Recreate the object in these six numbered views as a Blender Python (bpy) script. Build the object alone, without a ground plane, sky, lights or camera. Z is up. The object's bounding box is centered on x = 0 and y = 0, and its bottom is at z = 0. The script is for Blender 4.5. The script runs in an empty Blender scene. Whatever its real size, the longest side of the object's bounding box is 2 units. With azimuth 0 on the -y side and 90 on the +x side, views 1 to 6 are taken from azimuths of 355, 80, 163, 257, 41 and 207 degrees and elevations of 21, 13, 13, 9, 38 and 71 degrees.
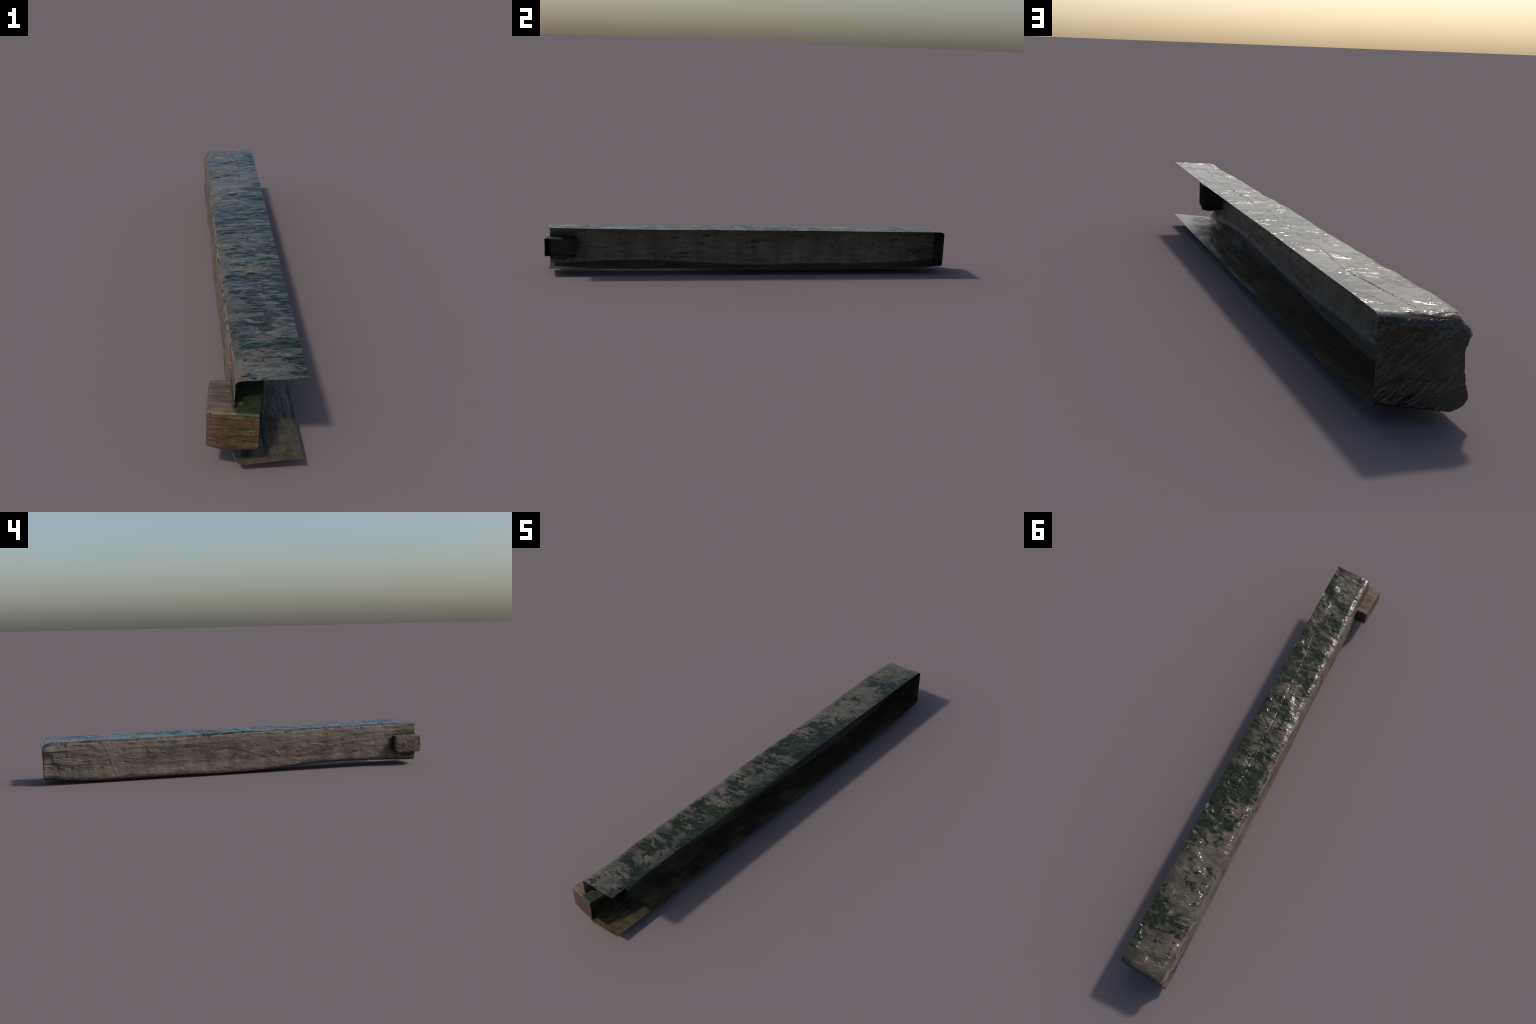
# Weathered hollow-backed wooden beam with a square peg through one end.
import bpy, math
import numpy as np

SHELL = 0.0014          # thickness of the hollow shell
Y0 = -0.975             # open sawn end of the beam

# ----------------------------------------------------------------- noise
_rng = np.random.RandomState(7)
_PERM = _rng.permutation(512)
_GR = _rng.normal(size=(512, 3)); _GR /= np.linalg.norm(_GR, axis=1)[:, None]

def noise3(x, y, z):
    """gradient noise, about -0.7..0.7"""
    x, y, z = np.broadcast_arrays(x, y, z)
    ix, iy, iz = (np.floor(a).astype(int) for a in (x, y, z))
    fx, fy, fz = x - ix, y - iy, z - iz
    w = [f * f * f * (f * (f * 6 - 15) + 10) for f in (fx, fy, fz)]
    out = 0.0
    for dx in (0, 1):
        for dy in (0, 1):
            for dz in (0, 1):
                h = _PERM[(_PERM[(_PERM[(ix + dx) % 512] + iy + dy) % 512] + iz + dz) % 512]
                g = _GR[h]
                d = g[..., 0] * (fx - dx) + g[..., 1] * (fy - dy) + g[..., 2] * (fz - dz)
                out = out + d * (w[0] if dx else 1 - w[0]) * (w[1] if dy else 1 - w[1]) * (w[2] if dz else 1 - w[2])
    return out

def fbm(x, y, z, octaves=3):
    s, a = 0.0, 1.0
    for k in range(octaves):
        s = s + a * noise3(x * 2 ** k + 17.3 * k, y * 2 ** k + 5.1 * k, z * 2 ** k)
        a *= 0.5
    return s

def smooth(e0, e1, x):
    t = np.clip((x - e0) / (e1 - e0), 0, 1)
    return t * t * (3 - 2 * t)

def line_dist(a, b, pts):
    """distance of the points (a, b) from a polyline"""
    best = np.full(np.shape(a), 9.0)
    for (a0, b0), (a1, b1) in zip(pts[:-1], pts[1:]):
        da, db = a1 - a0, b1 - b0
        t = np.clip(((a - a0) * da + (b - b0) * db) / (da * da + db * db), 0, 1)
        best = np.minimum(best, np.hypot(a - a0 - t * da, b - b0 - t * db))
    return best

# --------------------------------------------- cross-section along the beam
ST = [-.975, -.85, -.7, -.55, -.4, -.25, -.1, .1, .3, .5, .7, .85, .96]
KEY = dict(
    wall_x=[-.048, -.050, -.055, -.058, -.061, -.064, -.067, -.070, -.071, -.074, -.078, -.079, -.081],
    top_right=[.232, .230, .228, .226, .225, .2245, .224, .2235, .223, .221, .2195, .2185, .217],
    top_left=[.2240, .2228, .221, .2205, .219, .2170, .218, .2175, .214, .2105, .211, .211, .209],
    corner_z=[.220, .217, .215, .214, .210, .210, .211, .207, .201, .199, .199, .199, .190],
    junction=[.033, .034, .040, .043, .040, .030, .020, .017, .019, .020, .019, .024, .038],
    low_x=[-.030, -.02, .0, .003, .0, -.02, -.035, -.045, -.035, -.036, -.038, -.04, -.045],
    low_z=[.020, .021, .0255, .026, .023, .017, .011, .006, .0025, .0015, .000, .007, .019],
    hollow=[.000, .001, .004, .007, .009, .010, .010, .009, .008, .007, .005, .003, .001],
    bottom_right=[.035, .033, .031, .030, .031, .030, .028, .027, .027, .028, .030, .033, .040],
)

def key(name, y):
    """smooth interpolation of a key row at y"""
    i = np.clip(np.searchsorted(ST, y) - 1, 0, len(ST) - 2)
    s, v = np.array(ST), np.array(KEY[name])
    t = np.clip((y - s[i]) / (s[i + 1] - s[i]), 0, 1)
    m = np.gradient(v, s)
    h = s[i + 1] - s[i]
    return ((2*t**3 - 3*t**2 + 1) * v[i] + (t**3 - 2*t**2 + t) * h * m[i]
            + (-2*t**3 + 3*t**2) * v[i + 1] + (t**3 - t**2) * h * m[i + 1])

def section(y):
    """control points (x, z) of the U-shaped section: top edge -> wall -> bottom edge"""
    w = key('wall_x', y)
    h = key('hollow', y)
    dent = smooth(.90, .975, y)
    return [(0.1065 + 0 * y, key('top_right', y)),
            (0.03 + 0 * y, 0.5 * (key('top_right', y) + key('top_left', y))),
            (w + .020, key('top_left', y)),
            (w + .002, key('corner_z', y)),
            (w - .001 - .004 * dent, key('corner_z', y) - .03 + .008 * dent),
            (w + .45 * h + .007 * dent, 0.115 + .020 * dent),
            (w + h + .004 * dent, 0.075 + 0 * y),
            (w + .75 * h, key('junction', y) + .010),
            (w + .008 + .3 * h, key('junction', y) - .005),
            (key('low_x', y), key('low_z', y)),
            (0.105 + 0 * y, key('bottom_right', y))]

SEG = [38, 32, 11, 18, 44, 26, 18, 8, 22, 60]        # samples per segment
NU = sum(SEG) + 1
NV = 900
U_TOP = sum(SEG[:2]) + 9                          # columns 0..U_TOP : top
U_WALL = sum(SEG[:7]) + 6                         # ..U_WALL : side, rest : underside

def sample_sections(Y):
    """Y (NU, NV) -> x, z (NU, NV)"""
    X, Z = np.zeros_like(Y), np.zeros_like(Y)
    i = 0
    for k, n in enumerate(SEG):
        m = n + (1 if k == len(SEG) - 1 else 0)
        rows = slice(i, i + m)
        t = (np.arange(m) / n)[:, None]
        P = section(Y[rows])
        X[rows] = P[k][0] * (1 - t) + P[k + 1][0] * t
        Z[rows] = P[k][1] * (1 - t) + P[k + 1][1] * t
        i += n
    for A in (X, Z):                              # round the corners
        for _ in range(9):
            A[1:-1] = .25 * A[:-2] + .5 * A[1:-1] + .25 * A[2:]
    return X, Z

# --------------------------------------------------- relief of each face
RIDGES = [  # thin raised creases of the side: (y, z) points, height
    ([(.694, .188), (.674, .142), (.667, .11), (.635, .027)], .0022),
    ([(.761, .089), (.724, .019)], .0012),
    ([(.87, .095), (.80, .113), (.733, .121), (.685, .093)], .0022),
    ([(.512, .188), (.481, .173), (.464, .14)], .0020),
    ([(.40, .072), (.33, .088), (.27, .086)], .0016),
    ([(.053, .141), (-.041, .118), (-.145, .084), (-.174, .097), (-.212, .085), (-.256, .073), (-.319, .075), (-.398, .099)], .0026),
    ([(-.389, .137), (-.492, .12), (-.627, .142), (-.778, .149), (-.845, .157)], .0024),
    ([(-.457, .115), (-.497, .079), (-.491, .051)], .0022),
    ([(-.622, .111), (-.641, .067)], .0016),
    ([(-.189, .11), (-.222, .08)], .0022),
    ([(-.31, .16), (-.345, .125), (-.372, .118)], .0018),
    ([(.10, .09), (.07, .05)], .0014),
]
CRACKS = [  # long drying cracks of the side
    ([(.56, .125), (.487, .128), (.305, .127), (.222, .136), (.0, .141)], .0022),
    ([(.053, .139), (-.136, .134), (-.271, .127)], .0022),
    ([(-.45, .150), (-.56, .146), (-.66, .150)], .0016),
    ([(.62, .158), (.52, .160)], .0014),
    ([(.36, .052), (.20, .060)], .0014),
    ([(.985, .1645), (.878, .1645), (.868, .152)], .0045),
    ([(.935, .132), (.855, .133), (.835, .126)], .0035),
    ([(.985, .106), (.93, .103), (.915, .094)], .0035),
    ([(.985, .147), (.955, .147), (.94, .138), (.90, .121), (.84, .119)], .003),
]
TOP_CRACK = [(.030, -.83), (.032, -.75), (.028, -.685), (.054, -.602), (.046, -.54), (.041, -.465), (.035, -.36), (.033, -.261),
             (.028, -.148), (.029, -.091), (.022, -.022), (.027, .119), (.035, .253), (.036, .339), (.029, .446),
             (.036, .537), (.050, .636), (.044, .704), (.037, .787), (.031, .835), (.023, .881), (.015, .948)]

def relief(X, Y, Z, top_w, side_w, under_w):
    """signed height along the outward normal"""
    wob = noise3(Y * 30, Z * 30, 3.0) * .004
    d = 0.0016 * fbm(X * 9, Y * 6, Z * 12 + 3)                       # broad lumps
    # side
    s = .0016 * fbm(Y * 9, Z * 45, X * 0 + 1.7, 3) + .0018 * fbm(Y * 26, Z * 30, X * 0 + 8.7, 3) + .0006 * fbm(Y * 60, Z * 190, X * 0 + 4.2, 2)
    brk = np.clip(.55 + 1.6 * noise3(Y * 22, Z * 22, 4.4), .05, 1.2)
    for pts, h in RIDGES:
        s = s + .75 * h * brk * np.exp(-(line_dist(Y + wob, Z + wob, pts) / .0045) ** 2)
    for pts, h in CRACKS:
        amp = np.where(Y > .83, .8, .1) + 1.0 * np.clip(noise3(Y * 25, Z * 9, 8.1) + .1, 0, 1)
        s = s - .8 * h * amp * np.exp(-(line_dist(Y, Z + wob * .6, pts) / .0018) ** 2)
    # broken-out chips at the far end
    chip = lambda y0, z0, z1: smooth(y0, y0 + .006, Y) * smooth(z0 - .003, z0 + .003, Z) * (1 - smooth(z1 - .002, z1 + .002, Z))
    s = s - .0035 * chip(.874 + wob, .131 + wob, .165) - .005 * chip(.945 + 2 * wob, .098, .150 + wob) - .003 * chip(.92 + wob, .074, .104 + wob)
        # top : chopped across the grain
    t = .0014 * fbm(X * 14, Y * 34, X * 0 + 6.6, 2) + .0004 * fbm(X * 50, Y * 95, X * 0 + 2.2, 2)
    cr = .35 + np.clip(noise3(X * 0 + 1.5, Y * 9, X * 0 + 2.5) * 2 + .35, 0, 1)
    t = t - .0016 * cr * np.exp(-(line_dist(X + .3 * wob, Y, TOP_CRACK) / .0013) ** 2)
    # underside : hewn along
    b = .0022 * fbm(X * 25, Y * 5, X * 0 + 9.1, 3) + .0006 * fbm(X * 120, Y * 30, X * 0 + 3.1, 2)
    return d + s * side_w + t * top_w + b * under_w

def grid_normals(P, wrap=False):
    du = np.gradient(P, axis=0)
    if wrap:
        du = (np.roll(P, -1, 0) - np.roll(P, 1, 0)) / 2
    dv = np.gradient(P, axis=1)
    n = np.cross(du, dv)
    l = np.linalg.norm(n, axis=2, keepdims=True)
    return n / np.maximum(l, 1e-12)

# ------------------------------------------------------------ beam grid
def end_plane(x, z):
    return .9985 - .075 * (x + .08) - .00 * z

def build_beam():
    u = np.arange(NU)
    v = np.linspace(0, 1, NV)
    # rounding radius where the beam turns into its far end, by place on the section
    r = np.interp(u, [0, 40, U_TOP - 8, U_TOP + 6, U_WALL - 10, U_WALL + 5, NU - 1],
                  [.016, .024, .027, .018, .006, .004, .011])
    ylen = np.interp(u, [0, 40, U_TOP - 8, U_TOP + 6, U_WALL - 10, U_WALL + 5, NU - 1],
                     [.022, .036, .048, .030, .012, .010, .024])
    for A in (r, ylen):
        for _ in range(60):
            A[1:-1] = .25 * A[:-2] + .5 * A[1:-1] + .25 * A[2:]
    r, ylen = r[:, None], ylen[:, None]
    # first guess of x at the end, to know where the end plane is
    X1, Z1 = sample_sections(np.full((NU, 1), .96))
    y_stop = end_plane(X1, Z1) - ylen
    Y = Y0 + (y_stop - Y0) * v[None, :]
    X, Z = sample_sections(Y)
    # round-over ring then the end face, shrinking onto the middle of the open edge
    ex, ez = X[:, -1:], Z[:, -1:]
    dx, dz = np.gradient(ex[:, 0]), np.gradient(ez[:, 0])
    l = np.hypot(dx, dz)
    nx, nz = (dz / l)[:, None], (-dx / l)[:, None]          # outward is (dz,-dx) for this winding
    sgn = np.sign(((ex - .03) * nx + (ez - .12) * nz).sum())
    nx, nz = nx * sgn, nz * sgn
    nx[0] = 0; nx[-1] = 0
    for _ in range(12):
        nx[1:-1] = .25 * nx[:-2] + .5 * nx[1:-1] + .25 * nx[2:]
        nz[1:-1] = .25 * nz[:-2] + .5 * nz[1:-1] + .25 * nz[2:]
    a = np.linspace(0, math.pi / 2, 16)[None, 1:]
    RX = ex - nx * r * (1 - np.cos(a)); RZ = ez - nz * r * (1 - np.cos(a))
    RY = y_stop + ylen * np.sin(a)
    cx, cz = .1055, .125
    k = np.linspace(1, 0, 70)[None, 1:]
    SX, SZ = RX[:, -1:].copy(), RZ[:, -1:].copy()            # calmer outline further in
    for A in (SX, SZ):
        for _ in range(150):
            A[1:-1] = .25 * A[:-2] + .5 * A[1:-1] + .25 * A[2:]
    b = k ** 3
    FX = cx + (RX[:, -1:] * b + SX * (1 - b) - cx) * k; FZ = cz + (RZ[:, -1:] * b + SZ * (1 - b) - cz) * k
    FY = end_plane(FX, FZ) + (RY[:, -1:] - end_plane(RX[:, -1:], RZ[:, -1:])) * k
    X = np.concatenate([X, RX, FX], 1); Y = np.concatenate([Y, RY, FY], 1); Z = np.concatenate([Z, RZ, FZ], 1)
    P = np.stack([X, Y, Z], 2)
    N = grid_normals(P)
    if N[U_TOP // 2, NV // 2, 2] < 0:
        N = -N
    N[:, -1] = (0, 1, 0)
    # weights of the face reliefs
    top_w = (1 - smooth(U_TOP - 14, U_TOP + 4, u))[:, None] * np.ones_like(X)
    under_w = smooth(U_WALL - 4, U_WALL + 10, u)[:, None] * np.ones_like(X)
    side_w = np.clip(1 - top_w - under_w, 0, 1)
    j = np.arange(X.shape[1])[None, :]
    endf = smooth(NV + 4, NV + 20, j) * np.ones_like(X)
    H = relief(X, Y, Z, top_w * (1 - endf), side_w * (1 - endf), under_w * (1 - endf))
    # uneven wane along the top corner
    edge = np.exp(-((u - (U_TOP - 3)) / 9.0) ** 2)[:, None]
    H = H + edge * .0035 * fbm(Y * 11, X * 0 + 2.0, X * 0 + 7.7, 3) * (1 - endf)
    # saw marks of the end face, running diagonally
    ex_ = .0006 * fbm((X * .6 + Z * .8) * 130, (X * .8 - Z * .6) * 30, X * 0 + 5.5, 2) + .0018 * fbm(X * 22, Z * 22, X * 0 + .5, 2)
    H = H * (1 - .6 * endf) + ex_ * endf
    H[:, -1] = H[:, -1].mean()
    # keep the open rims straight
    rim = np.minimum(smooth(0, 3, u), smooth(0, 4, NU - 1 - u))[:, None]
    H = H * (.25 + .75 * rim)
    P = P + N * H[..., None]
    P[..., 2] += 0.0004 - P[..., 2].min()
    P[:, -1] = P[:, -1].mean(0)
    N2 = grid_normals(P)
    if (N2[U_TOP // 2, NV // 2, 2] < 0):
        N2 = -N2
    N2[:, -1] = (0, 1, 0); N2[:, -2] = .5 * N2[:, -3] + .5 * np.array([0, 1, 0])
    N2 /= np.linalg.norm(N2, axis=2, keepdims=True)
    return P, N, N2

# ------------------------------------------------------------- mesh making
def make_part(name, P, Nflat, N2, faces_uv, material, rims, parent, wrap=False):
    """thick sheet from the grid faces (list of (i, j)) plus rim strips"""
    nu, nv = P.shape[:2]
    inner = P - Nflat * SHELL
    used, verts, norms = {}, [], []
    def vid(i, j, side):
        k = (i % nu if wrap else i, j, side)
        if k not in used:
            used[k] = len(verts)
            a, b = k[0], k[1]
            verts.append(P[a, b] if side == 0 else inner[a, b])
            norms.append(N2[a, b] if side == 0 else -N2[a, b])
        return used[k]
    faces = []
    # orientation test on the first face
    i, j = faces_uv[len(faces_uv) // 2]
    i2 = (i + 1) % nu if wrap else i + 1
    g = np.cross(P[i2, j] - P[i, j], P[i, j + 1] - P[i, j])
    flip = np.dot(g, N2[i, j]) < 0
    last = nv - 1
    for i, j in faces_uv:
        for side in (0, 1):
            q = [vid(i, j, side), vid(i + 1, j, side), vid(i + 1, j + 1, side), vid(i, j + 1, side)]
            if j + 1 == last:
                q = q[:3]
            if flip != (side == 1):
                q = q[::-1]
            faces.append(q)
    for strip, out in rims:                      # strip: list of grid indices along an open border
        out = np.array(out, float)
        base = len(verts)
        for a, b in strip:
            verts.append(P[a, b]); norms.append(out)
            verts.append(inner[a, b]); norms.append(out)
        for k in range(len(strip) - 1):
            q = [base + 2*k, base + 2*k + 2, base + 2*k + 3, base + 2*k + 1]
            p = [np.array(verts[x]) for x in q]
            if np.dot(np.cross(p[1] - p[0], p[3] - p[0]), out) < 0:
                q = q[::-1]
            faces.append(q)
    me = bpy.data.meshes.new(name)
    me.from_pydata([tuple(v) for v in verts], [], faces)
    me.update()
    me.polygons.foreach_set('use_smooth', [True] * len(me.polygons))
    me.normals_split_custom_set_from_vertices([tuple(n) for n in norms])
    me.materials.append(material)
    ob = bpy.data.objects.new(name, me)
    bpy.context.scene.collection.objects.link(ob)
    ob.parent = parent
    return ob

# ---------------------------------------------------------------- materials
class Nodes:
    def __init__(self, name):
        self.mat = bpy.data.materials.new(name)
        self.mat.use_nodes = True
        self.t = self.mat.node_tree
        self.t.nodes.clear()
        self.out = self.t.nodes.new('ShaderNodeOutputMaterial')
        self.bsdf = self.t.nodes.new('ShaderNodeBsdfPrincipled')
        self.t.links.new(self.bsdf.outputs[0], self.out.inputs[0])
        tc = self.t.nodes.new('ShaderNodeTexCoord')
        self.obj = tc.outputs['Object']
        s = self.t.nodes.new('ShaderNodeSeparateXYZ')
        self.link(self.obj, s.inputs[0])
        self.x, self.y, self.z = s.outputs
    def link(self, a, b):
        self.t.links.new(a, b)
    def put(self, val, sock):
        if isinstance(val, bpy.types.NodeSocket):
            self.link(val, sock)
        else:
            sock.default_value = val
    def math(self, op, a, b=0.0, c=0.0, clamp=False):
        n = self.t.nodes.new('ShaderNodeMath'); n.operation = op; n.use_clamp = clamp
        self.put(a, n.inputs[0]); self.put(b, n.inputs[1]); self.put(c, n.inputs[2])
        return n.outputs[0]
    def add(self, a, b): return self.math('ADD', a, b)
    def mul(self, a, b): return self.math('MULTIPLY', a, b)
    def step(self, a, lo, hi, t0=0.0, t1=1.0):
        n = self.t.nodes.new('ShaderNodeMapRange'); n.interpolation_type = 'SMOOTHSTEP'
        self.put(a, n.inputs[0]); n.inputs[1].default_value = lo; n.inputs[2].default_value = hi
        n.inputs[3].default_value = t0; n.inputs[4].default_value = t1
        return n.outputs[0]
    def coord(self, scale=(1, 1, 1), loc=(0, 0, 0), rot=(0, 0, 0)):
        m = self.t.nodes.new('ShaderNodeMapping')
        self.link(self.obj, m.inputs[0])
        m.inputs['Location'].default_value = loc
        if any(rot):                              # turn first, then stretch
            m.inputs['Rotation'].default_value = rot
            m2 = self.t.nodes.new('ShaderNodeMapping')
            self.link(m.outputs[0], m2.inputs[0])
            m = m2
        m.inputs['Scale'].default_value = scale
        return m.outputs[0]
    def noise(self, scale, stretch=(1, 1, 1), detail=3, rough=.55, dist=0.0, loc=(0, 0, 0), rot=(0, 0, 0)):
        n = self.t.nodes.new('ShaderNodeTexNoise')
        self.link(self.coord(stretch, loc, rot), n.inputs['Vector'])
        n.inputs['Scale'].default_value = scale; n.inputs['Detail'].default_value = detail
        n.inputs['Roughness'].default_value = rough; n.inputs['Distortion'].default_value = dist
        return n.outputs[0]
    def voronoi(self, scale, stretch=(1, 1, 1), feature='F1', loc=(0, 0, 0)):
        n = self.t.nodes.new('ShaderNodeTexVoronoi'); n.feature = feature
        self.link(self.coord(stretch, loc), n.inputs['Vector'])
        n.inputs['Scale'].default_value = scale
        return n.outputs['Distance']
    def wave(self, scale, stretch=(1, 1, 1), dist=3.0, detail=2, dscale=1.0, loc=(0, 0, 0), rot=(0, 0, 0)):
        n = self.t.nodes.new('ShaderNodeTexWave'); n.bands_direction = 'Z'
        self.link(self.coord(stretch, loc, rot), n.inputs['Vector'])
        n.inputs['Scale'].default_value = scale; n.inputs['Distortion'].default_value = dist
        n.inputs['Detail'].default_value = detail; n.inputs['Detail Scale'].default_value = dscale
        return n.outputs['Fac']
    def curve(self, f, pts, lo, hi):
        """smooth function through (in, out) points, in from lo..hi"""
        n = self.t.nodes.new('ShaderNodeFloatCurve')
        self.put(self.math('MULTIPLY_ADD', f, 1 / (hi - lo), -lo / (hi - lo)), n.inputs['Value'])
        c = n.mapping.curves[0]
        pts = [((a - lo) / (hi - lo), b * 5) for a, b in pts]
        while len(c.points) < len(pts):
            c.points.new(.5, .5)
        for p, q in zip(c.points, pts):
            p.location = q
            p.handle_type = 'VECTOR'
        n.mapping.update()
        return self.mul(n.outputs[0], .2)
    def ramp(self, f, stops):
        n = self.t.nodes.new('ShaderNodeValToRGB')
        self.put(f, n.inputs[0])
        e = n.color_ramp.elements
        while len(e) < len(stops):
            e.new(0.5)
        for el, (p, c) in zip(e, stops):
            el.position = p; el.color = (*c, 1)
        return n.outputs[0]
    def mix(self, f, a, b, mode='MIX'):
        n = self.t.nodes.new('ShaderNodeMix'); n.data_type = 'RGBA'; n.blend_type = mode
        self.put(f, n.inputs['Factor'])
        for v, s in ((a, n.inputs[6]), (b, n.inputs[7])):
            self.put(v if isinstance(v, bpy.types.NodeSocket) else (*v, 1), s)
        return n.outputs[2]
    def lift(self, f, a, b):
        """scalar mix"""
        return self.add(a, self.mul(f, b - a)) if not isinstance(a, bpy.types.NodeSocket) else None
    def bump(self, h, dist, strength=1.0, prev=None):
        n = self.t.nodes.new('ShaderNodeBump')
        n.inputs['Strength'].default_value = strength; n.inputs['Distance'].default_value = dist
        self.link(h, n.inputs['Height'])
        if prev is not None:
            self.link(prev, n.inputs['Normal'])
        return n.outputs[0]
    def finish(self, col, rough, normal=None, spec=.5):
        self.put(col, self.bsdf.inputs['Base Color'])
        self.put(rough, self.bsdf.inputs['Roughness'])
        self.put(spec, self.bsdf.inputs['Specular IOR Level'])
        if normal is not None:
            self.link(normal, self.bsdf.inputs['Normal'])
        return self.mat

TAN = (.165, .120, .080)

def edge_x(n):      # x of the worn top corner along the beam
    return n.math('MULTIPLY_ADD', n.y, -.0165, -.0655)

def edge_z(n):      # height of that corner
    return n.math('MULTIPLY_ADD', n.y, -.0125, .2100)

def top_material():
    n = Nodes('mossy_top_wood')
    big = n.noise(7, (1, 1, 1), 4, .6)
    grain = n.noise(34, (.45, 1, 1), 8, .7, .6)
    wood = n.ramp(n.add(n.mul(grain, .6), n.mul(big, .4)),
                  [(.36, (.019, .015, .009)), (.44, (.048, .039, .026)), (.54, (.080, .066, .044)), (.66, (.120, .098, .067))])
    warm = n.step(n.noise(11, (1, .8, 1), 3, .5, loc=(3, 1, 0)), .58, .70)
    wood = n.mix(n.mul(warm, .5), wood, (.135, .098, .068))
    # moss: lobed patches, denser towards the open edge, thinner on the worn corner
    lobes = n.noise(42, (.55, 1, 1), 5, .62, .8, loc=(.3, .7, 0))
    specks = n.noise(90, (.7, 1, 1), 3, .6, .4, loc=(4, 4, 0))
    area = n.noise(7.0, (.6, 1, 1), 2, .5, loc=(5, 2, 0))
    field = n.add(n.add(n.mul(lobes, .66), n.mul(area, .50)), n.mul(specks, .12))
    inner = n.step(n.add(n.x, n.mul(n.add(grain, -.5), .08)), .050, .112, 0, .045)
    off = n.step(n.math('SUBTRACT', n.x, edge_x(n)), .008, .030, -.06, 0)
    ends = n.add(n.step(n.y, .78, .94, 0, -.12), n.step(n.y, .30, .75, 0, -.02))
    f = n.add(n.add(n.add(field, inner), off), ends)
    moss = n.step(f, .640, .652)
    halo = n.step(f, .58, .65, 0, .28)
    mossc = n.ramp(n.noise(70, (1, 1, 1), 4), [(.35, (.004, .007, .002)), (.55, (.009, .015, .003)), (.75, (.027, .030, .005))])
    film = n.step(n.noise(22, (.5, 1, 1), 6, .7, loc=(1, 9, 0)), .50, .66, 0, .50)
    col = n.mix(film, wood, (.022, .021, .013))
    col = n.mix(halo, col, (.026, .028, .017))
    glaze = n.step(n.add(n.x, n.mul(n.add(n.noise(13, (.7, 1, 1), 6, .68, loc=(6, 6, 6)), -.5), .14)), .050, .095, 0, .72)
    col = n.mix(glaze, col, (.018, .021, .008))
    col = n.mix(n.mul(moss, .93), col, mossc)
    # the long drying crack, broken in places
    off_line = n.math('SUBTRACT', n.x, n.curve(n.y, [(y, x) for x, y in TOP_CRACK], -1, 1))
    off_line = n.add(off_line, n.mul(n.add(n.noise(40, (1, 1, 1), 3), -.5), .006))
    gate = n.step(n.noise(8, (.1, 1, 1), 3, .6, loc=(9, 9, 1)), .49, .57)
    crack = n.mul(n.step(n.math('ABSOLUTE', off_line), .0005, .0016, 1, 0), gate)
    col = n.mix(n.mul(crack, .85), col, (.010, .009, .007))
    # worn, bare corner
    e = n.math('SUBTRACT', n.x, edge_x(n))
    wear = n.step(n.add(e, n.mul(n.add(n.noise(22, (1, 1, 1), 5, .65), -.5), .022)), .000, .005, .8, 0)
    col = n.mix(wear, col, TAN)
    # bump: smooth wet lumps and chop marks across
    lump = n.noise(34, (.55, 1, 1), 2.5, .5, 1.0, loc=(2, 2, 2))
    chop = n.noise(90, (.45, 1, 1), 2, .5, .6, loc=(6, 2, 2))
    calm = n.step(n.noise(10, (1, 1, 1), 2, .5, loc=(3, 7, 7)), .42, .62, .22, 1.0)
    h = n.mul(n.add(lump, n.mul(chop, .42)), calm)
    nrm = n.bump(n.add(h, n.mul(crack, -.10)), .0060, 1.0)
    rough = n.step(n.noise(18, (.6, 1, 1), 5, .65, loc=(8, 3, 1)), .38, .62, .15, .28)
    rough = n.add(rough, n.step(e, .004, .030, .14, 0))
    return n.finish(col, rough, nrm, n.math('MULTIPLY_ADD', moss, -.15, .48))

def veins(n, scale, stretch, width, loc, dist=1.0):
    """thin wandering lines: where a noise crosses its middle"""
    v = n.noise(scale, stretch, 3, .55, dist, loc=loc)
    return n.step(n.math('ABSOLUTE', n.add(v, -.5)), 0, width, 1, 0)

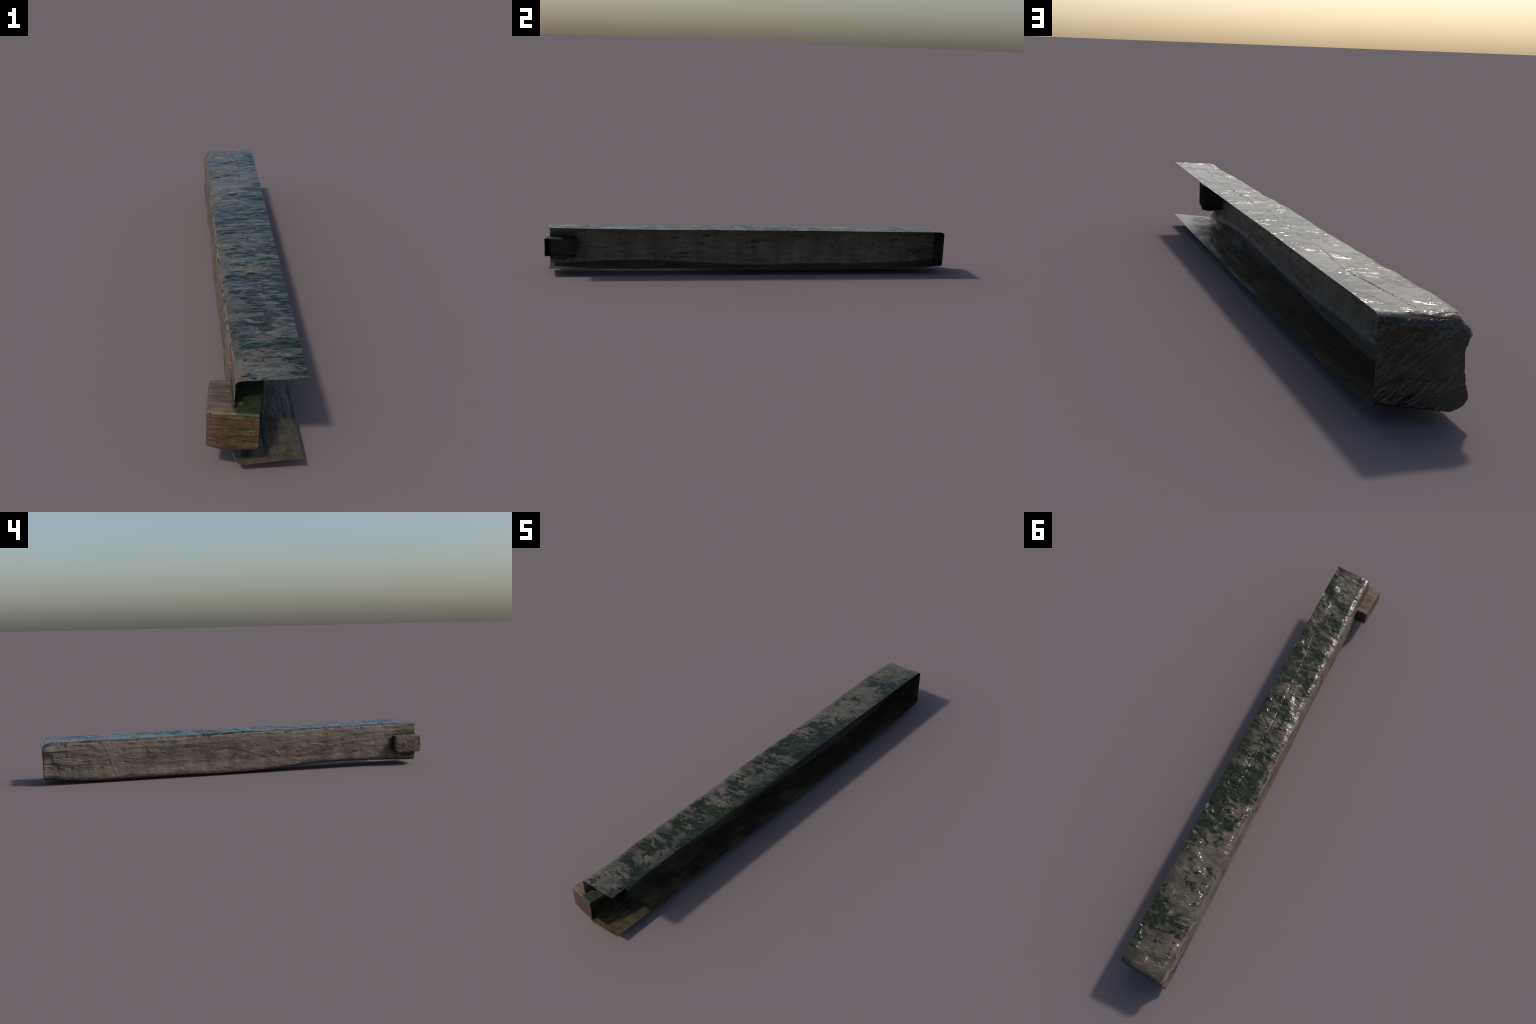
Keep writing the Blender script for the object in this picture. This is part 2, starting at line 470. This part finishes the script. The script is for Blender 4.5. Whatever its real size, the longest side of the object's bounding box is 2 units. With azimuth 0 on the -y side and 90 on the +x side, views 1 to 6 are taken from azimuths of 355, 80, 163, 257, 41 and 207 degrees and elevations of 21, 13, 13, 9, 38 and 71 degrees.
def side_material():
    n = Nodes('weathered_side_wood')
    fibre = n.noise(56, (1, .14, 1), 10, .78, .4)
    blot = n.noise(10, (1, .8, 1), 8, .66, loc=(1, 4, 2))
    streak = n.noise(14, (1, 1.6, .30), 7, .68, loc=(6, 2, 9))
    f = n.add(n.add(n.mul(fibre, .28), n.mul(blot, .38)), n.mul(streak, .34))
    col = n.ramp(f, [(.38, (.062, .049, .038)), (.46, (.112, .091, .071)), (.53, (.158, .129, .100)), (.62, (.225, .180, .132))])
    warm = n.step(n.noise(8, (1, .5, 1.2), 6, .66, loc=(2, 8, 5)), .52, .62, 0, .7)
    col = n.mix(warm, col, n.ramp(fibre, [(.4, (.085, .055, .036)), (.6, (.190, .130, .086))]))
    green = n.step(n.noise(7, (1, 1, .6), 6, .66, loc=(7, 1, 3)), .54, .68, 0, .5)
    col = n.mix(green, col, (.072, .070, .050))
    dark = n.step(n.noise(15, (1, .7, 1), 6, .7, loc=(4, 4, 8)), .59, .70, 0, .65)
    col = n.mix(dark, col, (.042, .031, .025))
    # pale raised splinters and dark checks, both broken up
    gate = n.step(n.noise(14, (1, .6, 1), 3, .6, loc=(2, 2, 6)), .50, .60)
    pale = n.mul(veins(n, 11, (1, .45, 1), .020, (3, 6, 1), 1.4), gate)
    col = n.mix(n.mul(pale, .65), col, (.260, .210, .155))
    gate2 = n.step(n.noise(16, (1, .5, 1), 3, .6, loc=(8, 3, 6)), .50, .58)
    chk = n.mul(veins(n, 17, (1, .12, 1), .022, (9, 0, 2), .8), gate2)
    col = n.mix(n.mul(chk, .85), col, (.024, .019, .015))
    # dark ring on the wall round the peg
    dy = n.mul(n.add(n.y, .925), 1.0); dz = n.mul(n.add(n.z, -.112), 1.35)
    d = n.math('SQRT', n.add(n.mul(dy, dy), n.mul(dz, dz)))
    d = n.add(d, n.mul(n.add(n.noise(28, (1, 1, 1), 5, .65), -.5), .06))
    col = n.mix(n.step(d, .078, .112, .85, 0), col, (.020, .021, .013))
    # bare corner above
    e = n.math('SUBTRACT', n.z, edge_z(n))
    wear = n.step(n.add(e, n.mul(n.add(n.noise(24, (1, .8, 1), 5, .65), -.5), .022)), -.004, .001, 0, .8)
    col = n.mix(wear, col, TAN)
    tuft = n.step(n.add(n.noise(36, (1, .8, 1), 4, loc=(1, 3, 3)), n.mul(n.math('MINIMUM', e, 0.0), 9.0)), .55, .59, 0, .85)
    col = n.mix(tuft, col, (.018, .026, .010))
    h = n.add(n.add(n.mul(fibre, .45), n.mul(chk, -.35)), n.add(n.mul(pale, .25), n.mul(blot, .9)))
    nrm = n.bump(h, .0055, .9)
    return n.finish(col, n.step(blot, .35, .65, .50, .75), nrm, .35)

def under_material():
    n = Nodes('hewn_under_wood')
    fibre = n.noise(36, (1, .14, 1), 8, .7, .5)
    blot = n.noise(12, (1, .7, 1), 6, .65, loc=(3, 3, 3))
    across = n.noise(40, (.3, 1, 1), 4, .6, .6, loc=(5, 1, 3))
    f = n.add(n.add(n.mul(fibre, .45), n.mul(blot, .30)), n.mul(across, .25))
    col = n.ramp(f, [(.38, (.018, .014, .008)), (.47, (.048, .037, .022)), (.54, (.084, .064, .039)), (.66, (.135, .102, .064))])
    green = n.step(n.add(n.noise(7, (1, .6, 1), 5, .6, loc=(4, 7, 1)), n.mul(n.y, .08)), .42, .58, 0, .7)
    col = n.mix(green, col, (.024, .023, .013))
    red = n.step(n.add(n.x, n.mul(n.add(blot, -.5), .05)), -.042, -.022, .75, 0)
    redc = n.ramp(fibre, [(.38, (.045, .030, .022)), (.62, (.110, .076, .056))])
    col = n.mix(red, col, redc)
    # knot near the sawn end
    dx = n.add(n.x, -.066); dy = n.mul(n.add(n.y, .962), .7)
    r = n.add(n.math('SQRT', n.add(n.mul(dx, dx), n.mul(dy, dy))), n.mul(n.add(blot, -.5), .030))
    ring = n.math('SINE', n.mul(r, 900.0))
    near = n.step(r, .012, .032, 1, 0)
    col = n.mix(n.mul(near, n.step(ring, -.2, .8, 0, .35)), col, (.030, .024, .013))
    h = n.add(n.add(n.mul(fibre, .8), n.mul(across, .25)), n.mul(n.mul(ring, near), .04))
    return n.finish(col, n.math('MULTIPLY_ADD', red, .35, n.step(blot, .35, .65, .27, .44)), n.bump(h, .0050, .9), .45)

def end_material():
    n = Nodes('sawn_end_wood')
    saw = n.noise(72, (1, 1, .36), 2, .5, .4, rot=(0, .785, 0))
    blot = n.noise(13, (1, 1, 1), 4, .6, loc=(2, 0, 4))
    col = n.ramp(n.add(n.mul(saw, .4), n.mul(blot, .6)),
                 [(.33, (.009, .008, .004)), (.46, (.018, .016, .008)), (.58, (.030, .026, .016)), (.70, (.052, .044, .030))])
    pale = n.step(n.add(n.x, n.mul(n.add(blot, -.5), .10)), -.045, .010, .5, 0)
    col = n.mix(pale, col, (.058, .049, .036))
    h = n.add(saw, n.mul(n.noise(160, (1, 1, .5), 2, rot=(0, .785, 0)), .20))
    return n.finish(col, n.step(blot, .4, .6, .16, .34), n.bump(h, .0070, 1.0), .5)

PEG_CRACKS = [(.1385, -.055, 40, .42), (.1195, .02, 55, .50), (.0915, -.065, 45, .44), (.1025, .05, 70, .54)]
PEG_HOLES = [(-.0985, .1525), (-.083, .0855), (-.012, .112)]

def peg_material():
    n = Nodes('brown_peg_wood')
    fibre = n.noise(58, (.14, 1, 1), 8, .7, .4)
    blot = n.noise(20, (1, 1, 1), 6, .65, loc=(1, 2, 7))
    col = n.ramp(n.add(n.mul(fibre, .55), n.mul(blot, .45)),
                 [(.36, (.020, .012, .006)), (.45, (.044, .028, .014)), (.53, (.072, .047, .024)), (.66, (.115, .077, .043))])
    pale = n.step(n.z, .152, .157)                      # sun-bleached upper side
    outer = n.step(n.x, -.080, -.094)
    col = n.mix(n.mul(n.math('MAXIMUM', pale, n.mul(outer, n.step(n.y, -.985, -.975))), .70), col, n.ramp(fibre, [(.38, (.058, .040, .026)), (.62, (.185, .132, .088))]))
    ochre = n.step(n.add(n.x, n.mul(n.add(blot, -.5), .10)), -.095, -.065, .5, 0)
    col = n.mix(n.mul(ochre, n.step(n.y, -.985, -.975, 1, 0)), col, (.090, .056, .024))
    mott = n.step(n.noise(34, (1, 1, 1), 6, .7, loc=(9, 1, 4)), .50, .62, 0, .45)
    col = n.mix(mott, col, (.030, .023, .014))
    # moss creeping on from the beam over the upper side
    tone = n.noise(26, (1, 1, 1), 6, .68)
    m = n.add(n.x, n.mul(n.add(tone, -.5), .12))
    up = n.step(n.z, .146, .156)
    col = n.mix(n.mul(n.step(m, -.056, -.040), up), col, n.ramp(tone, [(.40, (.005, .009, .001)), (.55, (.015, .024, .001))]))
    spots = n.step(n.add(n.noise(60, (1, 1, 1), 4, .6, loc=(5, 5, 5)), n.mul(n.x, 1.2)), .58, .62, 0, .7)
    col = n.mix(spots, col, (.018, .021, .005))
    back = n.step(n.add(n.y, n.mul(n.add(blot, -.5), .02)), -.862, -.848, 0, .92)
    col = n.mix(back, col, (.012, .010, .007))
    # cracks and small holes of the front end
    front = n.step(n.y, -.980, -.984)
    wob = n.mul(n.add(n.noise(60, (1, 1, 1), 4, .6, loc=(0, 5, 2)), -.5), .006)
    dents = None
    for z0, slope, freq, cut in PEG_CRACKS:
        d = n.math('ABSOLUTE', n.add(n.math('SUBTRACT', n.z, n.math('MULTIPLY_ADD', n.x, slope, z0)), wob))
        gate = n.step(n.noise(freq, (1, 1, .2), 2, .5, loc=(z0 * 90, 0, 0)), cut - .06, cut + .04)
        c = n.mul(n.step(d, .0002, .0010, 1, 0), gate)
        dents = c if dents is None else n.math('MAXIMUM', dents, c)
    for hx, hz in PEG_HOLES:
        dx = n.mul(n.add(n.x, -hx), 1.3); dz = n.add(n.z, -hz)
        d = n.math('SQRT', n.add(n.mul(dx, dx), n.mul(dz, dz)))
        dents = n.math('MAXIMUM', dents, n.step(d, .0010, .0026, 1, 0))
    dents = n.mul(dents, front)
    col = n.mix(n.mul(dents, .9), col, (.008, .006, .004))
    h = n.add(n.add(n.mul(fibre, .7), n.mul(dents, -.5)), n.mul(blot, .5))
    rough = n.math('MULTIPLY_ADD', pale, .3, n.step(blot, .35, .65, .26, .44))
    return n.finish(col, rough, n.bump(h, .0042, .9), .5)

# ------------------------------------------------------------------- peg
def build_peg():
    """closed rounded section (y, z) swept in -x, capped at its outer end, open at +x"""
    lobes = []
    # corners in order, with their rounding and (front/back, top/bottom) flags
    spec = [(-1, 1, .005), (-1, -1, .007), (1, -1, .012), (1, 1, .007)]
    NB, NA = 9, 60
    ring = []
    for q, (fy, fz, r) in enumerate(spec):
        start = [math.pi / 2, math.pi, -math.pi / 2, 0][q]
        for a in np.linspace(start, start + math.pi / 2, NB):
            ring.append((fy, fz, r, math.cos(a), math.sin(a)))
        ring += [None] * NA
    nu = len(ring)
    ts = np.concatenate([np.linspace(0, 1, 70)])
    cols = []
    for t in ts:                                        # t=0 inner rim, t=1 outer end
        yf = -.9985 + .0125 * t; yb = -.847 - .001 * t
        zt_f, zt_b = .158, .1575 + .0015 * t
        zb_f = .071 + .001 * math.cos(t * 5) - .004 * math.sin(t * math.pi) + .002 * smooth(.75, 1.0, t)
        zb_b = .070 - .004 * math.exp(-((t - .25) / .15) ** 2) - .001 * t
        pts = []
        for it in ring:
            if it is None:
                pts.append(None); continue
            fy, fz, r, c, s = it
            yy = yf if fy < 0 else yb
            zz = (zt_f if fy < 0 else zt_b) if fz > 0 else (zb_f if fy < 0 else zb_b)
            pts.append((yy - fy * r + r * c, zz - fz * r + r * s))
        # fill straight runs
        k = 0
        while k < nu:
            if pts[k] is None:
                a = pts[k - 1]; e = k
                while e < nu and pts[e] is None:
                    e += 1
                b = pts[e % nu]
                for m in range(k, e):
                    w = (m - k + 1) / (e - k + 1)
                    pts[m] = (a[0] * (1 - w) + b[0] * w, a[1] * (1 - w) + b[1] * w)
                k = e
            else:
                k += 1
        pts = np.array(pts)
        wz = np.clip((pts[:, 1] - .070) / .088, 0, 1)
        bulge = np.sin(wz * math.pi) ** .8 * smooth(-.90, -.846, pts[:, 0])
        pts[:, 0] += .009 * bulge * (.3 + .7 * t)
        w = (pts[:, 0] + .9975) / .1515
        x0 = .0045 + .0205 * w                           # slanting inner rim
        x1 = -.1075 + .0115 * np.clip(w, 0, 1) - .004 * bulge + .002 * smooth(.14, .0, w)
        cols.append(np.stack([x0 + (x1 - x0) * t, pts[:, 0], pts[:, 1]], 1))
    P = np.stack(cols, 1)
    end = P[:, -1]
    c = end.mean(0)
    a = np.linspace(0, math.pi / 2, 9)[1:]
    rr = .004
    dirs = c - end
    ln = np.linalg.norm(dirs[:, 1:], axis=1, keepdims=True)
    d2 = dirs / ln; d2[:, 0] = 0
    rings = [end + d2 * rr * (1 - math.cos(q)) + np.array([-1, 0, 0]) * rr * .8 * math.sin(q) for q in a]
    # pull the straight part back so that the end keeps its place
    P[:, :, 0] += rr * .8 * np.linspace(0, 1, P.shape[1])[None, :]
    rings = [q + np.array([rr * .8, 0, 0]) for q in rings]
    lastr = rings[-1]
    cc = lastr.mean(0)
    caps = [cc + (lastr - cc) * k + np.array([-.0015 * (1 - k * k), 0, 0]) for k in np.linspace(1, 0, 40)[1:]]
    P = np.concatenate([P, np.stack(rings, 1), np.stack(caps, 1)], 1)
    N = grid_normals(P, True)
    ctr = np.array([-.04, -.92, .115])
    if ((P[:, 30] - ctr) * N[:, 30]).sum() < 0:
        N = -N
    N[:, -1] = (-1, 0, 0)
    X, Y, Z = P[..., 0], P[..., 1], P[..., 2]
    H = .0012 * fbm(X * 12, Y * 22, Z * 22, 2) + .0007 * fbm(X * 25, Y * 130, Z * 130, 2)
    front = smooth(-.975, -.985, Y)
    for z0, slope, _, _ in PEG_CRACKS:
        H = H - front * .0004 * np.exp(-((Z - z0 - slope * X) / .0018) ** 2)
    H[:, -1] = H[:, -1].mean()
    P = P + N * H[..., None]
    N2 = grid_normals(P, True)
    if (N2[:, 30] * N[:, 30]).sum() < 0:
        N2 = -N2
    N2[:, -1] = (-1, 0, 0)
    return P, N, N2

# ------------------------------------------------------------------ assemble
root = bpy.data.objects.new('wooden_beam', None)
bpy.context.scene.collection.objects.link(root)
root["label"] = "long weathered grey timber beam with mossy top and peg"
root["category"] = "wooden beam"

P, N, N2 = build_beam()
nu, nv = P.shape[:2]
CAP = NV + 8                                            # grid row where the end face begins
rngs = [('top_face', 0, U_TOP, 0, CAP, top_material()),
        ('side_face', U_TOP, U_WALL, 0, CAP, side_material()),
        ('underside', U_WALL, nu - 1, 0, CAP, under_material()),
        ('end_face', 0, nu - 1, CAP, nv - 1, end_material())]
for name, i0, i1, j0, j1, mat in rngs:
    faces = [(i, j) for i in range(i0, i1) for j in range(j0, j1)]
    rims = []
    if j0 == 0:
        rims.append(([(i, 0) for i in range(i0, i1 + 1)], (0, -1, 0)))
    if i0 == 0:
        rims.append(([(0, j) for j in range(j0, j1 + 1)], (1, 0, 0)))
    if i1 == nu - 1:
        rims.append(([(nu - 1, j) for j in range(j0, j1 + 1)], (1, 0, 0)))
    make_part(name, P, N, N2, faces, mat, rims, root)

P, N, N2 = build_peg()
nu, nv = P.shape[:2]
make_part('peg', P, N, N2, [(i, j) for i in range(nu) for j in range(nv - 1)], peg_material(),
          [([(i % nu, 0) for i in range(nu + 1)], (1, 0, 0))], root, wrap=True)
